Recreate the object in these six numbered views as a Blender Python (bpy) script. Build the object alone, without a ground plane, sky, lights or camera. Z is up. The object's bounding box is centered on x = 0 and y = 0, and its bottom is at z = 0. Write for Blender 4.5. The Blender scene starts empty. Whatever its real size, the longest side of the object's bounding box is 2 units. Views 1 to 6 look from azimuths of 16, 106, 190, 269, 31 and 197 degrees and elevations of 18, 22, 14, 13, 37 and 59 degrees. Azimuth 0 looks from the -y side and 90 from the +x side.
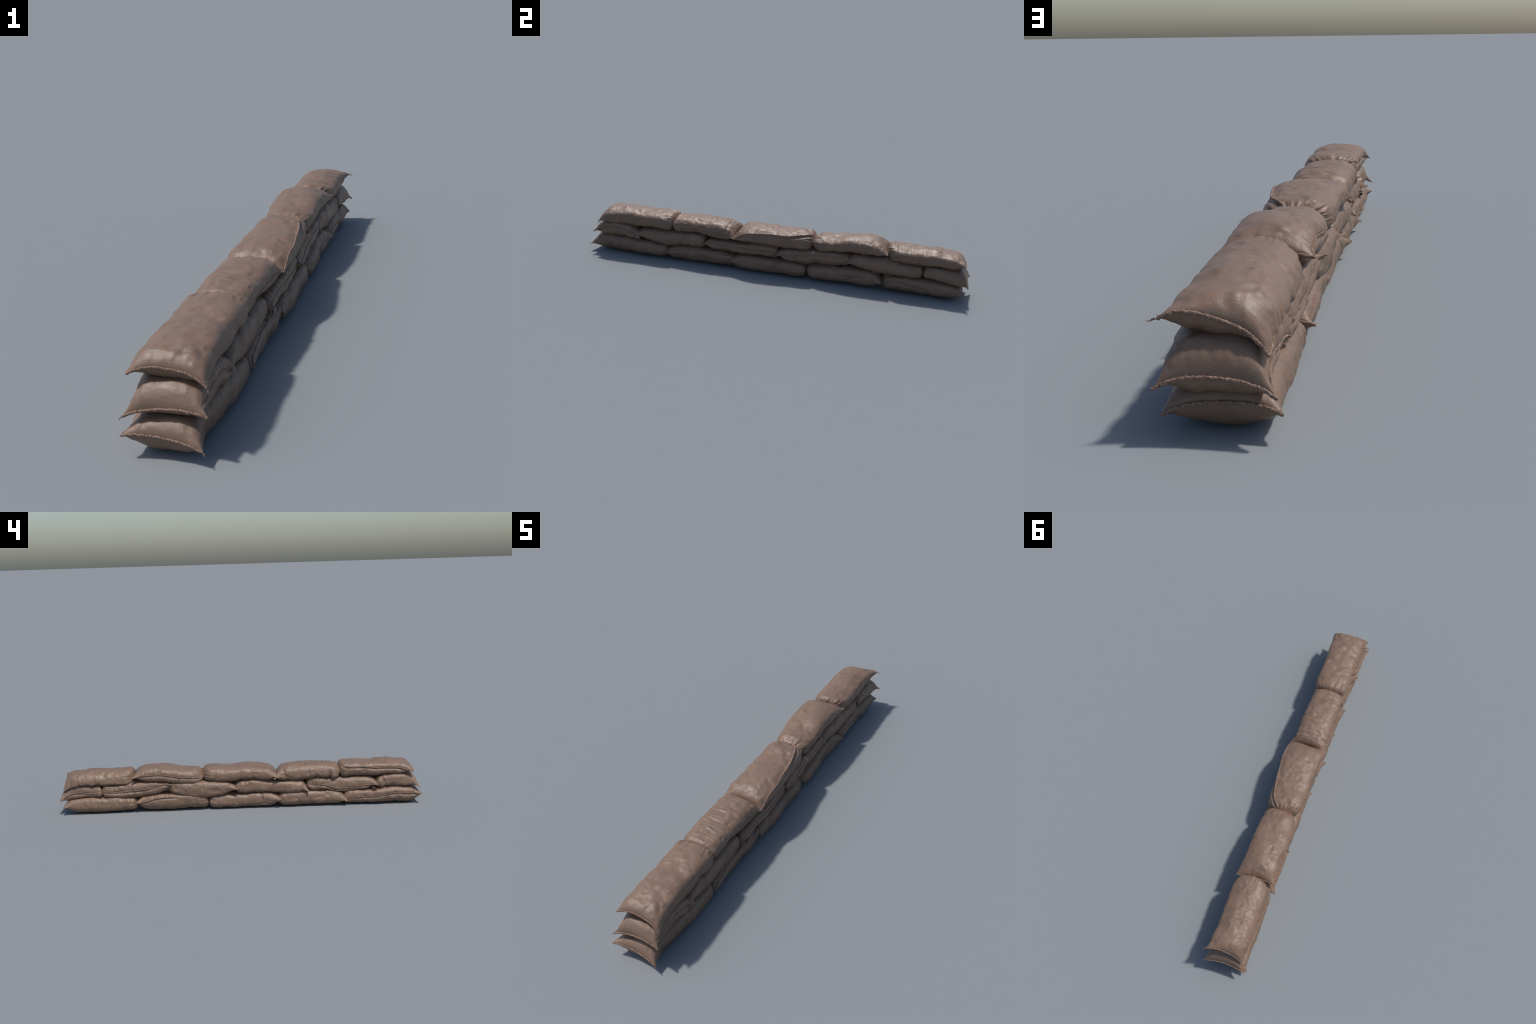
"""A low wall of filled burlap sandbags: three courses laid in running bond.

Every bag is a lofted pillow.  Its long axis runs along y; 'left' is -x and
'right' is +x.  A bag has a SEWN end (flat hem with two corner ears) and a TIED
end (gathered and folded, rounded in plan), a crown line, a base line on each
flank (how it sags over the course below) and one stitched flank seam.
"""
import bpy
import numpy as np

# ------------------------------------------------------------------ helpers


def curve(points, y):
    """Smooth monotone interpolation (PCHIP) through (y, value) control points."""
    pts = sorted(points)
    xs = np.array([p[0] for p in pts], float)
    vs = np.array([p[1] for p in pts], float)
    y = np.asarray(y, float)
    if len(xs) == 1:
        return np.full(y.shape, vs[0])
    h = np.diff(xs)
    d = np.diff(vs) / h
    m = np.zeros(len(xs))
    m[0], m[-1] = d[0], d[-1]
    for i in range(1, len(xs) - 1):
        if d[i - 1] * d[i] > 0:
            w1, w2 = 2 * h[i] + h[i - 1], h[i] + 2 * h[i - 1]
            m[i] = (w1 + w2) / (w1 / d[i - 1] + w2 / d[i])
    yc = np.clip(y, xs[0], xs[-1])
    k = np.clip(np.searchsorted(xs, yc) - 1, 0, len(xs) - 2)
    s = (yc - xs[k]) / h[k]
    return (vs[k] * (1 + 2 * s) * (1 - s) ** 2 + m[k] * h[k] * s * (1 - s) ** 2
            + vs[k + 1] * s * s * (3 - 2 * s) - m[k + 1] * h[k] * s * s * (1 - s))


_rng = np.random.default_rng(20)
_PERM = np.concatenate([_rng.permutation(256)] * 3)
_GRAD = _rng.normal(size=(256, 3))
_GRAD /= np.linalg.norm(_GRAD, axis=1, keepdims=True)


def noise(x, y, z):
    """Gradient noise, about -0.7 .. 0.7."""
    x, y, z = np.broadcast_arrays(np.asarray(x, float), np.asarray(y, float), np.asarray(z, float))
    xi, yi, zi = np.floor(x).astype(int), np.floor(y).astype(int), np.floor(z).astype(int)
    xf, yf, zf = x - xi, y - yi, z - zi
    fu, fv, fw = (f * f * f * (f * (f * 6 - 15) + 10) for f in (xf, yf, zf))
    total = 0.0
    for dx in (0, 1):
        for dy in (0, 1):
            for dz in (0, 1):
                g = _GRAD[_PERM[_PERM[_PERM[(xi + dx) & 255] + ((yi + dy) & 255)] + ((zi + dz) & 255)]]
                dot = g[..., 0] * (xf - dx) + g[..., 1] * (yf - dy) + g[..., 2] * (zf - dz)
                total = total + dot * (fu if dx else 1 - fu) * (fv if dy else 1 - fv) * (fw if dz else 1 - fw)
    return total


def smooth(a, b, x):
    s = np.clip((x - a) / (b - a), 0, 1)
    return s * s * (3 - 2 * s)


def bell(d, r):
    return np.exp(-(d / r) ** 2)


# ------------------------------------------------------------------ materials


def new_material(name):
    mat = bpy.data.materials.new(name)
    mat.use_nodes = True
    nt = mat.node_tree
    return mat, nt, nt.nodes["Principled BSDF"]


def add(nt, kind, **values):
    n = nt.nodes.new(kind)
    for k, v in values.items():
        if k in n.inputs:
            n.inputs[k].default_value = v
        else:
            setattr(n, k, v)
    return n


def ramp(nt, source, stops):
    r = nt.nodes.new("ShaderNodeValToRGB")
    els = r.color_ramp.elements
    while len(els) < len(stops):
        els.new(0.5)
    for e, (p, c) in zip(els, stops):
        e.position = p
        e.color = (*c, 1) if len(c) == 3 else c
    nt.links.new(source, r.inputs[0])
    return r.outputs[0]


def mix(nt, kind, fac, a, b):
    m = nt.nodes.new("ShaderNodeMix")
    m.data_type, m.blend_type = "RGBA", kind
    for socket, v in ((m.inputs[0], fac), (m.inputs[6], a), (m.inputs[7], b)):
        if hasattr(v, "is_linked"):
            nt.links.new(v, socket)
        elif isinstance(v, tuple):
            socket.default_value = (*v, 1)
        else:
            socket.default_value = v
    return m.outputs[2]


def mapped(nt, scale, rotation=(0, 0, 0)):
    tc = nt.nodes.new("ShaderNodeTexCoord")
    mp = nt.nodes.new("ShaderNodeMapping")
    mp.inputs["Scale"].default_value = scale
    mp.inputs["Rotation"].default_value = rotation
    nt.links.new(tc.outputs["Object"], mp.inputs[0])
    return mp.outputs[0]


def noise_node(nt, vec, scale, detail=3.0, rough=0.5):
    n = add(nt, "ShaderNodeTexNoise", Scale=scale, Detail=detail, Roughness=rough)
    nt.links.new(vec, n.inputs["Vector"])
    return n.outputs[0]


def burlap_material():
    mat, nt, bsdf = new_material("burlap_cloth")
    plain = mapped(nt, (1, 1, 1))
    girth = mapped(nt, (1.0, 9.0, 1.0))      # streaks that run round the bag
    along = mapped(nt, (7.0, 1.0, 7.0))      # threads that run along the bag
    broad = ramp(nt, noise_node(nt, plain, 14, 4, 0.55),
                 [(0.30, (0.160, 0.102, 0.068)), (0.50, (0.193, 0.124, 0.085)), (0.68, (0.207, 0.130, 0.091))])
    rust = ramp(nt, noise_node(nt, plain, 34, 4, 0.6), [(0.52, (0, 0, 0)), (0.66, (1, 1, 1))])
    col = mix(nt, "MIX", mix(nt, "MULTIPLY", 1.0, rust, (0.55, 0.55, 0.55)), broad, (0.222, 0.126, 0.085))
    olive = ramp(nt, noise_node(nt, plain, 55, 3, 0.6), [(0.36, (1, 1, 1)), (0.48, (0, 0, 0))])
    col = mix(nt, "MIX", mix(nt, "MULTIPLY", 1.0, olive, (0.5, 0.5, 0.5)), col, (0.160, 0.121, 0.083))
    streak = ramp(nt, noise_node(nt, girth, 42, 4, 0.6), [(0.30, (0.92, 0.915, 0.91)), (0.7, (1.06, 1.05, 1.045))])
    col = mix(nt, "MULTIPLY", 1.0, col, streak)
    speck = ramp(nt, noise_node(nt, plain, 260, 2, 0.5), [(0.24, (0.62, 0.6, 0.6)), (0.33, (1, 1, 1))])
    col = mix(nt, "MULTIPLY", 1.0, col, speck)
    nt.links.new(col, bsdf.inputs["Base Color"])
    rough = ramp(nt, noise_node(nt, plain, 30, 3), [(0.35, (0.41,) * 3), (0.65, (0.53,) * 3)])
    nt.links.new(rough, bsdf.inputs["Roughness"])
    bsdf.inputs["Specular IOR Level"].default_value = 0.5
    weave = add(nt, "ShaderNodeMath", operation="ADD")
    nt.links.new(noise_node(nt, mapped(nt, (1, 6, 1)), 170, 2), weave.inputs[0])
    nt.links.new(noise_node(nt, along, 90, 2), weave.inputs[1])
    grain = add(nt, "ShaderNodeMath", operation="ADD")
    nt.links.new(weave.outputs[0], grain.inputs[0])
    nt.links.new(noise_node(nt, plain, 420, 3, 0.6), grain.inputs[1])
    bump = add(nt, "ShaderNodeBump", Strength=0.28, Distance=0.0012)
    nt.links.new(grain.outputs[0], bump.inputs["Height"])
    nt.links.new(bump.outputs[0], bsdf.inputs["Normal"])
    return mat


def hem_material():
    mat, nt, bsdf = new_material("frayed_hem")
    plain = mapped(nt, (1, 1, 1))
    col = ramp(nt, noise_node(nt, plain, 190, 3, 0.6),
               [(0.32, (0.130, 0.082, 0.058)), (0.5, (0.225, 0.145, 0.105)), (0.68, (0.290, 0.200, 0.150))])
    nt.links.new(col, bsdf.inputs["Base Color"])
    bsdf.inputs["Roughness"].default_value = 0.75
    bsdf.inputs["Specular IOR Level"].default_value = 0.35
    bump = add(nt, "ShaderNodeBump", Strength=0.6, Distance=0.0015)
    nt.links.new(noise_node(nt, plain, 520, 2), bump.inputs["Height"])
    nt.links.new(bump.outputs[0], bsdf.inputs["Normal"])
    return mat


BURLAP, HEM = burlap_material(), hem_material()

# ------------------------------------------------------------------ mesh makers


def mesh_object(name, verts, quads, material, parent):
    me = bpy.data.meshes.new(name)
    me.vertices.add(len(verts))
    me.vertices.foreach_set("co", np.asarray(verts, np.float32).ravel())
    quads = np.asarray(quads, np.int32)
    me.loops.add(quads.size)
    me.loops.foreach_set("vertex_index", quads.ravel())
    me.polygons.add(len(quads))
    me.polygons.foreach_set("loop_start", np.arange(0, quads.size, 4, dtype=np.int32))
    me.polygons.foreach_set("loop_total", np.full(len(quads), 4, np.int32))
    me.polygons.foreach_set("use_smooth", np.ones(len(quads), bool))
    me.update(calc_edges=True)
    me.validate()
    me.materials.append(material)
    ob = bpy.data.objects.new(name, me)
    bpy.context.scene.collection.objects.link(ob)
    ob.parent = parent
    return ob


def resample(path, step):
    path = np.asarray(path, float)
    seg = np.linalg.norm(np.diff(path, axis=0), axis=1)
    s = np.concatenate([[0], np.cumsum(seg)])
    n = max(6, int(s[-1] / step))
    q = np.linspace(0, s[-1], n)
    return np.stack([np.interp(q, s, path[:, i]) for i in range(3)], 1), q


def rope(name, path, radius, parent, seed, rough=0.35, taper=0.0, flat=1.0, sides=12, step=0.0009):
    """A lumpy stitched hem: tube along a path, thick and thin, slightly wandering."""
    p, q = resample(path, step)
    n = len(p)
    p = p + radius * rough * np.stack([1.2 * noise(q * 90, seed + i * 7.3, 0.5) + 0.7 * noise(q * 300, seed + i * 5.1, 2.5) for i in range(3)], 1)
    tan = np.gradient(p, axis=0)
    tan /= np.linalg.norm(tan, axis=1, keepdims=True) + 1e-12
    up = np.array([0, 0, 1.0])
    side = np.cross(tan, up)
    side /= np.linalg.norm(side, axis=1, keepdims=True) + 1e-9
    nor = np.cross(side, tan)
    a = np.linspace(0, 2 * np.pi, sides, endpoint=False)
    e = np.linspace(0, 1, n)
    body = np.minimum(1, np.minimum(e, 1 - e) * n / 4 + 0.15)
    if taper:
        body = body * (1 - taper * e)
    ca, sa = np.cos(a)[None], np.sin(a)[None]
    r = radius * body[:, None] * (1 + rough * 1.3 * noise(q[:, None] * 210, ca * 1.1 + seed, sa * 1.1)
                                  + rough * 1.5 * noise(q[:, None] * 520, ca * 2.3 + seed, sa * 2.3 + 4))
    v = (p[:, None, :] + (r * np.cos(a))[..., None] * side[:, None, :] + (r * np.sin(a) * flat)[..., None] * nor[:, None, :])
    v = v.reshape(-1, 3)
    i, j = np.meshgrid(np.arange(n - 1), np.arange(sides), indexing="ij")
    k = (j + 1) % sides
    quads = np.stack([i * sides + j, (i + 1) * sides + j, (i + 1) * sides + k, i * sides + k], -1).reshape(-1, 4)
    ob = mesh_object(name, v, quads[:, ::-1], HEM, parent)
    return ob


def fray(line, radius, parent, seed, outward):
    """Short broken fibres standing off an exposed end hem, joined into one part."""
    rng = np.random.default_rng(int(seed * 10) + 77)
    p, _ = resample(line, 0.0010)
    verts, quads = [], []
    for _ in range(150):
        a = p[rng.integers(4, len(p) - 4)]
        turn = rng.uniform(-1.2, 2.4)
        d = np.array([rng.normal(0, 0.8), outward * np.cos(turn), np.sin(turn)])
        d /= np.linalg.norm(d)
        start = a + d * radius * 0.8
        reach = rng.uniform(0.0012, 0.0040)
        bend = rng.normal(0, 0.4, 3)
        base = len(verts)
        u = np.cross(d, [0.3, 0.2, 1.0])
        u /= np.linalg.norm(u)
        w = np.cross(d, u)
        for k in range(4):
            f = k / 3
            c = start + d * reach * f + bend * reach * f * f
            r = 0.00042 * (1 - 0.7 * f)
            for g in range(4):
                verts.append(c + r * (np.cos(g * np.pi / 2) * u + np.sin(g * np.pi / 2) * w))
        for k in range(3):
            for g in range(4):
                quads.append([base + 4 * k + g, base + 4 * k + (g + 1) % 4, base + 4 * k + 4 + (g + 1) % 4, base + 4 * k + 4 + g])
    ob = mesh_object("hem_fray", np.array(verts), np.array(quads), HEM, parent)
    ob["kind"] = "stuff"


# ------------------------------------------------------------------ the bag

NT, NS = 220, 80          # stations along the bag, samples across each cloth face


def warp(s, k):
    return np.sign(s) * (1 - (1 - np.abs(s)) ** k)


class Bag:
    def __init__(self, **spec):
        self.__dict__.update(dict(seam_side=None, seam=None, seam_pull=0.5, wrinkle=0.65, lumps=(), folds=(), skew=0.0,
                                  shoulder=3.2, hem_radius=0.0027, seam_radius=0.0022, seam_v=None, crumple=0.35, dome=3.2, belly=3.2, waist_left=None, waist_right=None))
        self.__dict__.update(spec)

    # a station: t 0..1 along the bag, v -1..1 across it
    def plan(self, t, v):
        (lo, hi) = (self.low, self.high)
        ends = []
        for e, sgn in ((lo, 1), (hi, -1)):
            yl, yr = e["left"][1], e["right"][1]
            ends.append(yl + (yr - yl) * (v + 1) / 2 + sgn * e["inset"] * (1 - v ** 2))
        y = ends[0] + t * (ends[1] - ends[0])
        return y, (y - ends[0]), (ends[1] - y)

    def flank(self, y, side):
        """x of the flank (its widest line) at y, with ears or rounding at the ends."""
        pts = self.left if side < 0 else self.right
        key = "left" if side < 0 else "right"
        x = curve(pts, y)
        for e in (self.low, self.high):
            ex, ey = e[key][0], e[key][1]
            d = np.abs(y - ey)
            reach = 0.05 if e["kind"] == "sewn" else 0.06
            k = (1 - np.clip(d / reach, 0, 1)) ** (2.3 if e["kind"] == "sewn" else 2.6)
            x = x * (1 - k) + ex * k
        return x

    def waist(self, y, side):
        """z of the widest line."""
        base = curve(self.base_left if side < 0 else self.base_right, y)
        mid = 0.5 * base + 0.5 * curve(self.crown, y)
        own = self.waist_left if side < 0 else self.waist_right
        if own is not None:
            mid = curve(own, y)
        elif self.seam_side == side:
            mid = mid * (1 - self.seam_pull) + curve(self.seam, y) * self.seam_pull
        key = "left" if side < 0 else "right"
        for e in (self.low, self.high):
            d = np.abs(y - e[key][1])
            reach = 0.07 if e["kind"] == "sewn" else 0.04
            k = (1 - np.clip(d / reach, 0, 1)) ** 1.6
            mid = mid * (1 - k) + e[key][2] * k
        return mid

    def surface(self, t, v, top):
        """Undisplaced point; t, v arrays, top = +1 upper cloth, -1 lower cloth."""
        y, d0, d1 = self.plan(t, v)
        xl, xr = self.flank(y, -1), self.flank(y, 1)
        x = xl + (xr - xl) * (v + 1) / 2
        zl, zr = self.waist(y, -1), self.waist(y, 1)
        zm = zl + (zr - zl) * (v + 1) / 2
        pinch = np.zeros_like(y)
        lift = np.ones_like(y)
        for e, d in ((self.low, d0), (self.high, d1)):
            sewn = e["kind"] == "sewn"
            zm = zm + e["arch"] * (1 - np.abs(v) ** 3.5) * (1 - np.clip(d / 0.07, 0, 1)) ** 2
            reach = e["reach"] * (1.5 if sewn and top < 0 else 1)
            s = np.clip(d / reach, 0, 1)
            lift = lift * (1 - (1 - s) ** 2.2) ** (1 / (2.0 if sewn else 2.1))
            if sewn:
                pinch = np.maximum(pinch, (1 - np.clip(d / 0.08, 0, 1)) ** 1.5)
        full = self.dome if top > 0 else self.belly
        n = full * (1 - pinch) + 2.6 * pinch
        m = full * (1 - pinch) + 1.25 * pinch
        g = np.maximum(1 - np.abs(v) ** n, 0) ** (1 / m)
        if top > 0:
            far = curve(self.crown, y) + self.skew * v
        else:
            bl, br = curve(self.base_left, y), curve(self.base_right, y)
            far = bl + (br - bl) * (v + 1) / 2
        room = (far - zm)
        room = np.maximum(room, 0.006) if top > 0 else np.minimum(room, -0.006)
        z = zm + room * g * lift
        return np.stack([x, y, z], -1), d0, d1

    def build(self, name, parent, seed):
        s = warp(np.linspace(-1, 1, NS), 2.3)
        t = (warp(np.linspace(-1, 1, NT), 1.7) + 1) / 2
        T, V = np.meshgrid(t, s, indexing="ij")
        up, d0, d1 = self.surface(T, V, 1)
        dn, _, _ = self.surface(T, V, -1)
        # closed ring across the bag: upper cloth left->right, lower cloth right->left
        ring = np.concatenate([up, dn[:, -2:0:-1]], 1)
        V2 = np.concatenate([V, V[:, -2:0:-1]], 1)
        D0 = np.concatenate([d0, d0[:, -2:0:-1]], 1)
        D1 = np.concatenate([d1, d1[:, -2:0:-1]], 1)
        upper = np.concatenate([np.ones_like(V), -np.ones_like(V[:, -2:0:-1])], 1)
        ring = self.relief(ring, V2, D0, D1, upper, seed)
        self.ring, self.V2 = ring, V2
        nr = ring.shape[1]
        i, j = np.meshgrid(np.arange(NT - 1), np.arange(nr), indexing="ij")
        k = (j + 1) % nr
        quads = np.stack([i * nr + j, (i + 1) * nr + j, (i + 1) * nr + k, i * nr + k], -1).reshape(-1, 4)
        # close both ends between the two cloth faces
        caps = []
        for row, flip in ((0, False), (NT - 1, True)):
            o = row * nr
            for a in range(NS - 1):
                b0 = o + a
                b1 = o + a + 1
                c1 = o + (nr - (a + 1)) % nr if a + 1 < NS - 1 else o + NS - 1
                c0 = o + (nr - a) % nr
                q = [b0, b1, c1, c0]
                if len(set(q)) == 4:
                    caps.append(q if not flip else q[::-1])
        quads = np.concatenate([quads, np.array(caps)]) if caps else quads
        ob = mesh_object(name, ring.reshape(-1, 3), quads, BURLAP, parent)
        self.trim(ob, seed)
        return ob

    def relief(self, ring, V, D0, D1, upper, seed):
        du = np.gradient(ring, axis=0)
        dv = np.roll(ring, -1, 1) - np.roll(ring, 1, 1)
        nor = np.cross(dv, du)
        nor /= np.linalg.norm(nor, axis=2, keepdims=True) + 1e-9
        x, y, z = ring[..., 0], ring[..., 1], ring[..., 2]
        # make the normals point outward
        centre = ring.mean(1, keepdims=True)
        if (nor * (ring - centre)).sum() < 0:
            nor = -nor
        seg = np.linalg.norm(np.diff(np.concatenate([ring, ring[:, :1]], 1), axis=1), axis=2)
        girth = np.cumsum(seg, 1)
        o = seed * 13.7
        near = np.minimum(D0, D1)
        calm = smooth(0.0, 0.03, near)
        h = 0.0060 * noise(x * 11 + o, y * 10, z * 11) + 0.0046 * noise(x * 26, y * 21 + o, z * 26)
        h += 0.0034 * noise(x * 52, y * 44 + o, z * 52) * (0.5 + np.clip(2 * noise(x * 17, y * 15, z * 17 + o), -0.4, 1)) + 0.0006 * noise(x * 120, y * 110 + o, z * 120)
        dent = np.clip(noise(x * 20 + o, y * 18, z * 20 - o) - 0.22, 0, 1)
        h -= 0.016 * dent
        # transverse wrinkles: run round the girth, strongest on the shoulders
        shoulder = smooth(0.35, 0.85, np.abs(V)) * (1.1 - self.crumple) + self.crumple
        patch = 0.30 + 1.5 * np.clip(noise(x * 13 - o, y * 11, z * 13) + 0.25, 0, 1)
        slant = 0.5 * float(noise(seed * 1.37, 0.4, 3.1)) + 0.12
        run = y + slant * girth + 0.006 * noise(x * 12, y * 12, z * 12 + o)
        crest = 0.5 - 2.2 * np.abs(noise(run * 48, girth * 9, o + 3))
        h += self.wrinkle * shoulder * patch * (0.0027 * noise(run * 60, girth * 10, o) + 0.0019 * crest
                                                + 0.0014 * noise(run * 130, girth * 20, o + 5))
        h *= 0.30 + 0.70 * calm
        # gathers at a tied end, small puckers at a sewn one
        for e, D in ((self.low, D0), (self.high, D1)):
            if e["kind"] == "tied":
                ang = np.arctan2(z - ring[..., 2].mean(), (x - e["tie"]) * 0.55)
                h += e["gather"] * np.exp(-D / 0.028) * smooth(0, 0.012, D) * (noise(ang * 4.6, D * 12, o + 9) * 1.4 + 0.45
                                                                             - 2.4 * np.abs(noise(ang * 6.5, D * 10, o + 7)))
            else:
                h += 0.0030 * np.exp(-D / 0.022) * smooth(0, 0.006, D) * noise(x * 75, D * 10, o + 4)
        # pucker along the flank seam: a lip on the line, a tuck just below it
        if self.seam_v is not None:
            d = (V - curve(self.seam_v, y)) * 0.085
            h += np.where((upper > 0) & (x > 0), calm * (0.0026 * bell(d, 0.004) - 0.0030 * bell(d - 0.008, 0.006)), 0)
        elif self.seam is not None:
            d = curve(self.seam, y) - z
            on = (np.sign(x) == self.seam_side) & (np.abs(V) > 0.5)
            ys = [p[0] for p in self.seam]
            live = smooth(min(ys) - 0.012, min(ys), y) * (1 - smooth(max(ys), max(ys) + 0.012, y))
            h += np.where(on, live * calm * (-0.0045 * bell(d - 0.006, 0.006) - 0.0010 * bell(d, 0.010)
                                             + 0.0042 * np.exp(-np.abs(d) / 0.014) * noise(y * 70, d * 20, o + 2)), 0)
        for (bx, by, face, amp, rx, ry) in self.lumps:
            sel = (upper == face) if face else 1
            h += amp * np.exp(-((x - bx) / rx) ** 2 - ((y - by) / ry) ** 2) * sel
        for (side, fy, fz, amp, ry, rz, lean) in self.folds:
            h += amp * np.exp(-((y - fy - lean * (z - fz)) / ry) ** 2 - ((z - fz) / rz) ** 2) * (np.sign(x) == side) * (np.abs(V) > 0.3)
        h *= smooth(-0.002, 0.010, near)
        out = ring + nor * h[..., None]
        out[..., 2] = np.maximum(out[..., 2], 0.0)
        return out

    def on_flank(self, side, yq, zq):
        """Point of the finished surface on one flank at given y and height."""
        ring, V = self.ring, self.V2
        res = []
        for y, z in zip(yq, zq):
            row = int(np.argmin(np.abs(ring[:, NS // 2, 1] - y)))
            pts = ring[row]
            sel = np.where(np.sign(pts[:, 0]) == side)[0]
            sel = sel[np.abs(V[row, sel]) > 0.35]
            j = sel[np.argmin(np.abs(pts[sel, 2] - z) + 0.15 * (1 - np.abs(V[row, sel])) * 0.05)]
            res.append(pts[j])
        p = np.array(res)
        # smooth the traced line a little
        for _ in range(14):
            p[1:-1] = 0.25 * p[:-2] + 0.5 * p[1:-1] + 0.25 * p[2:]
        return p

    def trim(self, ob, seed):
        for e, row in ((self.low, 0), (self.high, NT - 1)):
            if e["kind"] == "sewn":
                line = self.ring[row, :NS].copy()
                line[:, 1] += (-1 if row == 0 else 1) * 0.0012
                rope("hem", line, self.hem_radius, ob, seed + row * 0.37, rough=0.42, flat=1.15)
                if e.get("frayed"):
                    fray(line, self.hem_radius, ob, seed + row, -1 if row == 0 else 1)
                for c, key in ((0, "left"), (-1, "right")):
                    tip = e.get("thread_" + key)
                    if tip:
                        a = line[c]
                        b = a + np.array(tip)
                        u = np.linspace(0, 1, 14)[:, None]
                        wig = np.array([0, 0, 0.0015]) * np.sin(u * 7)
                        rope("loose_thread", a + (b - a) * u + wig, 0.0022, ob, seed + 3.3, rough=0.4, taper=0.75, sides=7)
        if self.seam_v is not None:
            ys = [p[0] for p in self.seam_v]
            q = np.linspace(min(ys), max(ys), 140)
            vs = curve(self.seam_v, q)
            p = []
            for y, v in zip(q, vs):
                j = int(np.argmin(np.abs(self.V2[0, :NS] - v)))
                f = np.interp(y, self.ring[:, j, 1], np.arange(NT))
                i = min(int(f), NT - 2)
                k = min(j + 1, NS - 1)
                w = np.clip((v - self.V2[0, j]) / max(self.V2[0, k] - self.V2[0, j], 1e-6), 0, 1)
                p.append((self.ring[i, j] * (1 - f + i) + self.ring[i + 1, j] * (f - i)) * (1 - w)
                         + (self.ring[i, k] * (1 - f + i) + self.ring[i + 1, k] * (f - i)) * w)
            p = np.array(p)
            for _ in range(8):
                p[1:-1] = 0.25 * p[:-2] + 0.5 * p[1:-1] + 0.25 * p[2:]
            rope("flank_seam", p + np.array([0.001, 0, 0.0012]), 0.0027, ob, seed + 8.1, rough=0.3)
        elif self.seam is not None:
            ys = np.array([p[0] for p in self.seam])
            q = np.arange(ys.min(), ys.max() + 1e-6, 0.0035)
            p = self.on_flank(self.seam_side, q, curve(self.seam, q))
            p[:, 0] += self.seam_side * 0.0006
            rope("flank_seam", p, self.seam_radius, ob, seed + 8.1, rough=0.4)


def sewn(left, right, arch=0.012, inset=0.010, reach=0.047, **more):
    return dict(kind="sewn", left=left, right=right, arch=arch, inset=inset, reach=reach, **more)


def tied(left, right, tie=0.0, inset=-0.012, reach=0.036, arch=0.0, gather=0.0035, **more):
    return dict(kind="tied", gather=gather, left=left, right=right, tie=tie, inset=inset, reach=reach, arch=arch, **more)


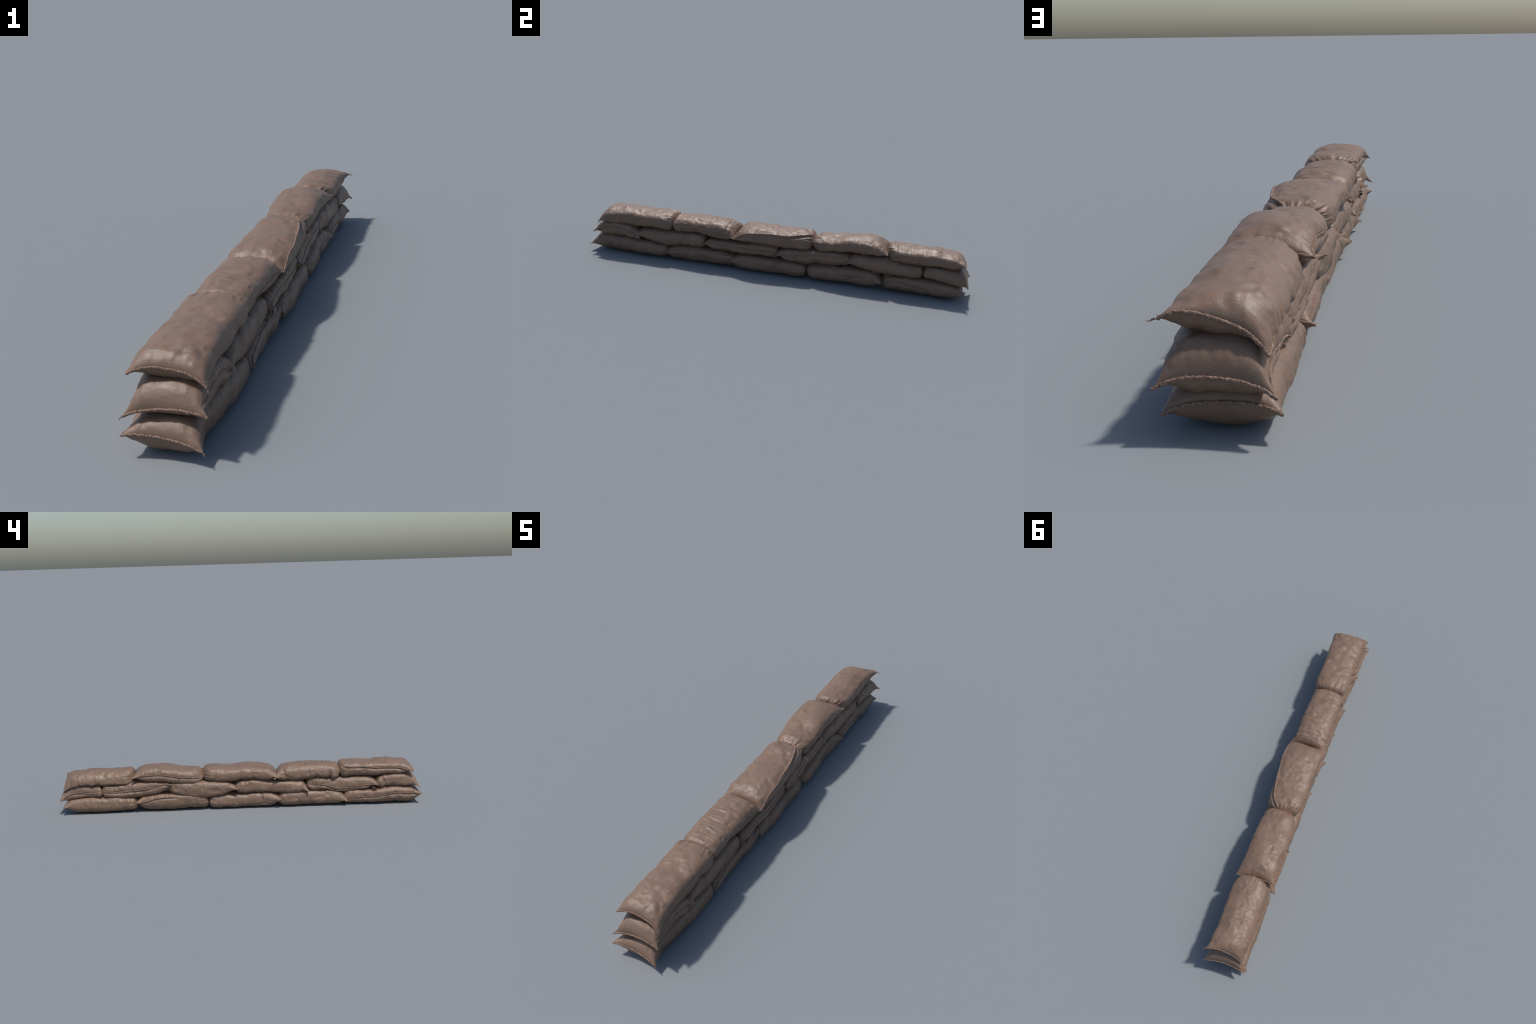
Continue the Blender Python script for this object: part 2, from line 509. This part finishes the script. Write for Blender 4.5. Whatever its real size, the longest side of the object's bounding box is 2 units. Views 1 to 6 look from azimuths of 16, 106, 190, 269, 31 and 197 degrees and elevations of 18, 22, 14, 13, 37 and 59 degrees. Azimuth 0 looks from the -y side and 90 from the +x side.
L, R = -1, 1
WALL = [
    # ---------------------------------------------------------------- bottom course, +y to -y
    Bag(belly=2.5, low=tied((-0.060, 0.572, 0.045), (0.060, 0.578, 0.045)),
        high=sewn((-0.105, 0.970, 0.043), (0.088, 0.975, 0.035), arch=0.016, frayed=True),
        left=[(0.617, -0.087), (0.73, -0.092), (0.84, -0.094), (0.92, -0.095)],
        right=[(0.62, 0.085), (0.70, 0.081), (0.77, 0.078), (0.87, 0.083), (0.93, 0.082)],
        crown=[(0.58, 0.088), (0.70, 0.094), (0.85, 0.093), (0.97, 0.088)],
        base_left=[(0.77, 0.0)], base_right=[(0.77, 0.0)],
        seam_side=R, seam=[(0.590, 0.056), (0.624, 0.064), (0.657, 0.065), (0.701, 0.060), (0.746, 0.052), (0.79, 0.044)]),
    Bag(belly=2.5, low=tied((-0.070, 0.186, 0.040), (0.065, 0.193, 0.048)),
        high=sewn((-0.102, 0.572, 0.056), (0.095, 0.575, 0.048), arch=0.010, inset=0.006, thread_right=(0.008, 0.006, 0.008)),
        left=[(0.22, -0.084), (0.34, -0.085), (0.45, -0.089), (0.53, -0.084)],
        right=[(0.22, 0.088), (0.31, 0.085), (0.42, 0.077), (0.50, 0.084)],
        crown=[(0.19, 0.088), (0.30, 0.094), (0.42, 0.100), (0.57, 0.092)],
        base_left=[(0.4, 0.0)], base_right=[(0.4, 0.0)],
        seam_side=L, seam=[(0.569, 0.056), (0.53, 0.056), (0.493, 0.069), (0.444, 0.078), (0.395, 0.080), (0.36, 0.078)]),
    Bag(belly=2.5, low=sewn((-0.100, -0.210, 0.046), (0.094, -0.214, 0.047), arch=0.010, inset=0.006),
        high=tied((-0.072, 0.176, 0.040), (0.070, 0.184, 0.045)),
        left=[(-0.18, -0.086), (-0.134, -0.084), (-0.08, -0.078), (0.09, -0.080), (0.14, -0.080)],
        right=[(-0.18, 0.087), (-0.05, 0.092), (0.065, 0.088), (0.14, 0.083)],
        crown=[(-0.20, 0.082), (-0.10, 0.090), (0.05, 0.090), (0.17, 0.086)],
        base_left=[(0.0, 0.0)], base_right=[(0.0, 0.0)],
        seam_side=L, seam_pull=0.3, seam=[(-0.208, 0.046), (-0.181, 0.037), (-0.145, 0.034), (-0.113, 0.032), (-0.088, 0.025)],
        folds=((L, -0.112, 0.055, -0.006, 0.006, 0.025, 0.1), (L, -0.085, 0.055, 0.003, 0.016, 0.03, 0))),
    Bag(belly=2.5, low=sewn((-0.098, -0.576, 0.026), (0.095, -0.573, 0.041), arch=0.010, inset=0.006),
        high=tied((-0.072, -0.204, 0.040), (0.070, -0.197, 0.055)),
        left=[(-0.54, -0.088), (-0.433, -0.083), (-0.30, -0.085), (-0.24, -0.084)],
        right=[(-0.54, 0.087), (-0.48, 0.084), (-0.36, 0.083), (-0.29, 0.088), (-0.22, 0.082)],
        crown=[(-0.57, 0.078), (-0.45, 0.092), (-0.33, 0.094), (-0.20, 0.084)],
        base_left=[(0.0, 0.0)], base_right=[(0.0, 0.0)],
        seam_side=R, seam=[(-0.570, 0.041), (-0.54, 0.059), (-0.515, 0.066), (-0.465, 0.076), (-0.433, 0.078), (-0.384, 0.079),
                           (-0.347, 0.081), (-0.303, 0.080), (-0.26, 0.085), (-0.225, 0.086)]),
    Bag(belly=2.5, low=sewn((-0.102, -0.987, 0.054), (0.093, -0.994, 0.034), arch=0.008, frayed=True, thread_right=(0.006, -0.006, -0.004)),
        high=tied((-0.075, -0.566, 0.034), (0.068, -0.566, 0.048)),
        left=[(-0.90, -0.089), (-0.77, -0.090), (-0.685, -0.086), (-0.60, -0.080)],
        right=[(-0.96, 0.080), (-0.90, 0.077), (-0.80, 0.086), (-0.70, 0.090), (-0.62, 0.088)],
        crown=[(-0.98, 0.090), (-0.85, 0.099), (-0.72, 0.092), (-0.60, 0.086)],
        base_left=[(0.0, 0.0)], base_right=[(0.0, 0.0)],
        seam_side=L, seam_pull=0.7,
        seam=[(-0.985, 0.055), (-0.947, 0.058), (-0.910, 0.060), (-0.861, 0.064), (-0.824, 0.059), (-0.775, 0.054), (-0.738, 0.047),
              (-0.652, 0.045), (-0.602, 0.041), (-0.578, 0.030)]),
    # ---------------------------------------------------------------- middle course
    Bag(low=tied((-0.088, 0.764, 0.112), (0.078, 0.780, 0.120), reach=0.022, inset=-0.008),
        high=sewn((-0.099, 0.989, 0.077), (0.095, 0.997, 0.084), arch=0.018, frayed=True),
        left=[(0.79, -0.082), (0.93, -0.082)], right=[(0.79, 0.083), (0.93, 0.082)],
        crown=[(0.76, 0.160), (0.85, 0.166), (0.97, 0.160)],
        base_left=[(0.77, 0.082), (0.85, 0.084), (0.92, 0.074), (0.97, 0.058)],
        base_right=[(0.78, 0.098), (0.87, 0.086), (0.95, 0.064)],
        seam_side=L, seam_pull=0.7,
        seam=[(0.986, 0.079), (0.97, 0.090), (0.932, 0.113), (0.90, 0.119), (0.87, 0.119), (0.81, 0.113), (0.786, 0.109), (0.770, 0.099)]),
    Bag(low=sewn((-0.103, 0.383, 0.154), (0.090, 0.387, 0.122), arch=-0.004, inset=0.004, reach=0.06),
        high=tied((-0.075, 0.764, 0.118), (0.068, 0.770, 0.128), reach=0.028),
        left=[(0.42, -0.090), (0.55, -0.086), (0.72, -0.085)], right=[(0.42, 0.078), (0.55, 0.080), (0.72, 0.080)],
        crown=[(0.39, 0.168), (0.50, 0.176), (0.58, 0.180), (0.66, 0.166), (0.76, 0.162)],
        base_left=[(0.742, 0.078), (0.706, 0.071), (0.657, 0.066), (0.608, 0.070), (0.53, 0.081), (0.456, 0.091), (0.42, 0.102)],
        base_right=[(0.39, 0.112), (0.42, 0.102), (0.47, 0.094), (0.541, 0.086), (0.64, 0.085), (0.75, 0.083)],
        seam_side=L, seam_pull=0.6,
        seam=[(0.750, 0.121), (0.701, 0.118), (0.652, 0.117), (0.604, 0.121), (0.53, 0.128), (0.489, 0.135), (0.465, 0.145), (0.44, 0.151),
              (0.416, 0.154), (0.386, 0.154)]),
    Bag(low=sewn((-0.100, 0.026, 0.114), (0.098, 0.029, 0.114), arch=0.006, inset=0.006, reach=0.06),
        high=tied((-0.070, 0.402, 0.125), (0.072, 0.404, 0.140), reach=0.030),
        left=[(0.06, -0.086), (0.22, -0.091), (0.36, -0.086)], right=[(0.06, 0.083), (0.22, 0.082), (0.36, 0.080)],
        crown=[(0.03, 0.155), (0.10, 0.160), (0.25, 0.166), (0.33, 0.170), (0.40, 0.172)],
        base_left=[(0.393, 0.098), (0.359, 0.084), (0.311, 0.066), (0.238, 0.059), (0.177, 0.058), (0.14, 0.065), (0.078, 0.078), (0.046, 0.084)],
        base_right=[(0.03, 0.098), (0.059, 0.083), (0.099, 0.078), (0.15, 0.076), (0.181, 0.074), (0.216, 0.085), (0.25, 0.093), (0.319, 0.091), (0.40, 0.096)],
        seam_side=R, seam_pull=0.6,
        seam=[(0.031, 0.114), (0.077, 0.119), (0.135, 0.123), (0.181, 0.133), (0.238, 0.146), (0.284, 0.148), (0.329, 0.148), (0.392, 0.152)]),
    Bag(low=sewn((-0.100, -0.364, 0.088), (0.098, -0.361, 0.119), arch=0.006, inset=0.005, reach=0.055),
        high=tied((-0.078, 0.030, 0.118), (0.070, 0.034, 0.126), reach=0.030),
        left=[(-0.33, -0.086), (-0.18, -0.083), (0.0, -0.084)], right=[(-0.33, 0.085), (-0.18, 0.086), (0.0, 0.082)],
        crown=[(-0.36, 0.150), (-0.25, 0.152), (-0.15, 0.156), (-0.05, 0.166), (0.03, 0.160)],
        base_left=[(0.02, 0.082), (-0.024, 0.079), (-0.061, 0.084), (-0.11, 0.081), (-0.171, 0.079), (-0.208, 0.072), (-0.281, 0.067), (-0.355, 0.070)],
        base_right=[(-0.35, 0.098), (-0.303, 0.088), (-0.242, 0.090), (-0.194, 0.083), (-0.121, 0.086), (-0.073, 0.085), (0.02, 0.090)],
        seam_side=R, seam_pull=0.6,
        seam=[(-0.359, 0.121), (-0.335, 0.127), (-0.286, 0.132), (-0.262, 0.133), (-0.214, 0.130), (-0.165, 0.127), (-0.118, 0.129), (-0.07, 0.128),
              (-0.022, 0.126), (0.004, 0.127)]),
    Bag(low=sewn((-0.104, -0.745, 0.114), (0.092, -0.745, 0.112), arch=0.004, inset=0.002, reach=0.065),
        high=tied((-0.075, -0.364, 0.116), (0.076, -0.360, 0.130), reach=0.030),
        left=[(-0.71, -0.083), (-0.55, -0.078), (-0.40, -0.080)], right=[(-0.71, 0.083), (-0.55, 0.084), (-0.40, 0.083)],
        crown=[(-0.74, 0.160), (-0.60, 0.162), (-0.48, 0.164), (-0.37, 0.166)],
        base_left=[(-0.38, 0.081), (-0.454, 0.081), (-0.506, 0.069), (-0.555, 0.066), (-0.605, 0.069), (-0.654, 0.075), (-0.715, 0.086)],
        base_right=[(-0.711, 0.086), (-0.66, 0.083), (-0.622, 0.078), (-0.571, 0.071), (-0.521, 0.076), (-0.471, 0.084), (-0.38, 0.090)],
        seam_side=L, seam_pull=0.6,
        seam=[(-0.377, 0.123), (-0.416, 0.124), (-0.453, 0.118), (-0.509, 0.098), (-0.554, 0.094), (-0.603, 0.098), (-0.64, 0.105), (-0.664, 0.112),
              (-0.713, 0.111), (-0.744, 0.114)], tuft=(-0.083, -0.730, 0.092)),
    Bag(low=sewn((-0.101, -0.973, 0.092), (0.103, -0.976, 0.109), arch=0.010, frayed=True, thread_left=(-0.004, -0.006, -0.004)),
        high=tied((-0.082, -0.741, 0.112), (0.090, -0.716, 0.096), reach=0.060, inset=-0.004),
        left=[(-0.94, -0.083), (-0.77, -0.084)], right=[(-0.94, 0.088), (-0.77, 0.087)],
        crown=[(-0.96, 0.166), (-0.85, 0.174), (-0.74, 0.160)],
        base_left=[(-0.748, 0.086), (-0.778, 0.089), (-0.815, 0.094), (-0.852, 0.092), (-0.889, 0.086), (-0.95, 0.081)],
        base_right=[(-0.942, 0.088), (-0.876, 0.088), (-0.812, 0.090), (-0.786, 0.082), (-0.735, 0.078)],
        seam_side=R, seam_pull=0.7,
        seam=[(-0.974, 0.108), (-0.962, 0.120), (-0.938, 0.128), (-0.915, 0.136), (-0.857, 0.144), (-0.819, 0.144), (-0.793, 0.137), (-0.768, 0.128),
              (-0.745, 0.119)],
        folds=((L, -0.785, 0.125, -0.006, 0.008, 0.03, 0.3), (L, -0.765, 0.12, 0.004, 0.008, 0.03, 0.1))),
    # ---------------------------------------------------------------- top course
    Bag(dome=2.5, wrinkle=0.9, low=tied((-0.062, 0.594, 0.190), (0.052, 0.594, 0.200), tie=0.0, gather=0.007),
        high=sewn((-0.083, 0.967, 0.134), (0.089, 0.974, 0.190), arch=0.026, frayed=True, thread_right=(0.015, 0.004, -0.002)),
        left=[(0.64, -0.086), (0.69, -0.087), (0.77, -0.090), (0.84, -0.091), (0.93, -0.087)],
        right=[(0.64, 0.078), (0.672, 0.081), (0.72, 0.080), (0.80, 0.077), (0.90, 0.077)],
        crown=[(0.944, 0.223), (0.902, 0.229), (0.859, 0.231), (0.824, 0.236), (0.798, 0.233), (0.734, 0.234), (0.689, 0.235), (0.642, 0.233), (0.60, 0.236)],
        base_left=[(0.62, 0.150), (0.80, 0.150), (0.93, 0.142)], base_right=[(0.61, 0.160), (0.774, 0.154), (0.85, 0.160), (0.95, 0.158)],
        seam_side=L, seam_pull=0.6,
        seam=[(0.964, 0.135), (0.948, 0.143), (0.925, 0.153), (0.906, 0.158), (0.864, 0.162), (0.814, 0.155), (0.765, 0.159), (0.70, 0.158), (0.64, 0.156)],
        crumple=0.6),
    Bag(dome=2.5, wrinkle=0.9, low=tied((-0.066, 0.212, 0.180), (0.056, 0.216, 0.195), tie=0.01, gather=0.005, reach=0.044),
        high=sewn((-0.104, 0.588, 0.195), (0.088, 0.596, 0.196), arch=0.006, inset=0.008, reach=0.06),
        left=[(0.25, -0.085), (0.30, -0.090), (0.41, -0.093), (0.54, -0.093)],
        right=[(0.25, 0.069), (0.32, 0.076), (0.42, 0.076), (0.54, 0.079)],
        crown=[(0.58, 0.236), (0.535, 0.245), (0.485, 0.251), (0.43, 0.251), (0.382, 0.245), (0.321, 0.234), (0.289, 0.232), (0.254, 0.231), (0.22, 0.224)],
        base_left=[(0.569, 0.166), (0.53, 0.160), (0.466, 0.162), (0.429, 0.159), (0.381, 0.150), (0.308, 0.141), (0.247, 0.135), (0.223, 0.138)],
        base_right=[(0.229, 0.152), (0.247, 0.147), (0.29, 0.156), (0.347, 0.163), (0.403, 0.168), (0.459, 0.167), (0.533, 0.166), (0.585, 0.170)],
        seam_side=L, seam_pull=0.7,
        seam=[(0.585, 0.195), (0.56, 0.202), (0.522, 0.206), (0.449, 0.208), (0.389, 0.200), (0.341, 0.192), (0.281, 0.186), (0.222, 0.182)]),
    Bag(dome=2.5, wrinkle=0.9, low=sewn((-0.100, -0.200, 0.172), (0.090, -0.197, 0.168), arch=0.010, inset=0.008, reach=0.06),
        high=tied((-0.066, 0.206, 0.185), (0.060, 0.208, 0.195), tie=0.0, gather=0.009, reach=0.042),
        left=[(-0.16, -0.094), (-0.06, -0.088), (0.02, -0.087), (0.08, -0.090), (0.15, -0.086)],
        right=[(-0.16, 0.089), (-0.07, 0.093), (0.035, 0.090), (0.12, 0.083), (0.17, 0.078)],
        crown=[(-0.19, 0.225), (-0.16, 0.227), (-0.129, 0.230), (-0.092, 0.235), (-0.03, 0.237), (0.036, 0.233), (0.085, 0.230), (0.12, 0.234), (0.15, 0.238), (0.20, 0.235)],
        base_left=[(0.192, 0.160), (0.161, 0.152), (0.088, 0.149), (0.039, 0.148), (0.01, 0.154), (-0.063, 0.157), (-0.136, 0.152), (-0.18, 0.150)],
        base_right=[(-0.185, 0.148), (-0.077, 0.150), (0.04, 0.148), (0.19, 0.147)],
        seam_v=[(-0.19, 0.97), (-0.154, 0.96), (-0.086, 0.94), (-0.018, 0.89), (0.072, 0.83), (0.125, 0.77), (0.175, 0.66), (0.204, 0.40)],
        waist_right=[(-0.19, 0.172), (-0.12, 0.192), (0.2, 0.192)],
        seam_side=R, seam_pull=0.25,
        seam=[(-0.195, 0.168), (-0.187, 0.178), (-0.178, 0.188), (-0.14, 0.200), (-0.10, 0.213), (-0.053, 0.219), (-0.006, 0.222), (0.048, 0.222),
              (0.126, 0.222), (0.17, 0.226)],
        crumple=0.25),
    Bag(dome=2.5, wrinkle=1.4, low=tied((-0.074, -0.541, 0.190), (0.070, -0.536, 0.195), gather=0.002, reach=0.026, inset=-0.006),
        high=sewn((-0.104, -0.180, 0.162), (0.092, -0.196, 0.169), arch=0.012, inset=0.008, reach=0.055),
        left=[(-0.50, -0.084), (-0.40, -0.086), (-0.30, -0.087), (-0.22, -0.089)],
        right=[(-0.50, 0.075), (-0.425, 0.077), (-0.364, 0.078), (-0.29, 0.077), (-0.23, 0.081)],
        crown=[(-0.53, 0.229), (-0.485, 0.235), (-0.434, 0.236), (-0.396, 0.237), (-0.36, 0.236), (-0.316, 0.235), (-0.26, 0.230), (-0.21, 0.223)],
        base_left=[(-0.19, 0.147), (-0.209, 0.140), (-0.283, 0.142), (-0.332, 0.141), (-0.381, 0.147), (-0.418, 0.151), (-0.479, 0.151), (-0.507, 0.143), (-0.535, 0.150)],
        base_right=[(-0.52, 0.152), (-0.442, 0.160), (-0.405, 0.164), (-0.368, 0.161), (-0.318, 0.149), (-0.269, 0.139), (-0.22, 0.140)],
        seam_side=R, seam_pull=0.5,
        seam=[(-0.50, 0.176), (-0.411, 0.188), (-0.338, 0.189), (-0.277, 0.182), (-0.253, 0.183), (-0.221, 0.180), (-0.209, 0.174), (-0.196, 0.169)],
        crumple=1.0, folds=((L, -0.487, 0.175, -0.009, 0.007, 0.028, 0.0), (L, -0.51, 0.165, 0.004, 0.016, 0.025, 0.0))),
    Bag(dome=2.5, wrinkle=0.9, low=sewn((-0.094, -0.943, 0.182), (0.097, -0.948, 0.164), arch=0.021, frayed=True, inset=0.010, thread_right=(0.003, -0.004, -0.010)),
        high=tied((-0.074, -0.541, 0.200), (0.070, -0.541, 0.195), gather=0.006, reach=0.028, inset=-0.006),
        left=[(-0.90, -0.088), (-0.80, -0.083), (-0.70, -0.081), (-0.58, -0.082)],
        right=[(-0.90, 0.091), (-0.80, 0.086), (-0.70, 0.084), (-0.58, 0.084)],
        crown=[(-0.93, 0.233), (-0.881, 0.236), (-0.831, 0.240), (-0.811, 0.242), (-0.756, 0.241), (-0.71, 0.237), (-0.669, 0.240), (-0.619, 0.241), (-0.582, 0.239), (-0.549, 0.238)],
        base_left=[(-0.55, 0.153), (-0.668, 0.156), (-0.754, 0.153), (-0.803, 0.159), (-0.914, 0.160), (-0.938, 0.166)],
        base_right=[(-0.94, 0.153), (-0.854, 0.155), (-0.816, 0.160), (-0.726, 0.154), (-0.624, 0.157), (-0.574, 0.152), (-0.545, 0.158)],
        seam_side=L, seam_pull=0.8,
        seam=[(-0.55, 0.222), (-0.567, 0.218), (-0.604, 0.213), (-0.665, 0.214), (-0.714, 0.208), (-0.751, 0.205), (-0.799, 0.206), (-0.848, 0.203),
              (-0.885, 0.197), (-0.910, 0.189), (-0.942, 0.181)],
        lumps=((0.015, -0.815, 1, 0.004, 0.018, 0.014), (0.05, -0.72, 1, -0.004, 0.04, 0.02))),
]

wall = bpy.data.objects.new("sandbag_wall", None)
wall["label"] = "low wall of brown burlap sandbags stacked in three courses"
wall["category"] = "sandbag wall"
bpy.context.scene.collection.objects.link(wall)
for number, bag in enumerate(WALL):
    sack = bag.build("sandbag", wall, number + 1)
    if bag.__dict__.get("tuft"):
        # a loop of loose cord hanging out below the bag
        x, y, z = bag.tuft
        a = np.linspace(0, 2 * np.pi, 40)
        loop = np.stack([x + 0.004 * np.sin(2 * a), y + 0.008 * np.cos(a) + 0.003 * np.sin(3 * a), z + 0.006 * np.sin(a + 0.6)], 1)
        rope("loose_thread", loop, 0.0026, sack, 4.4, rough=0.5)
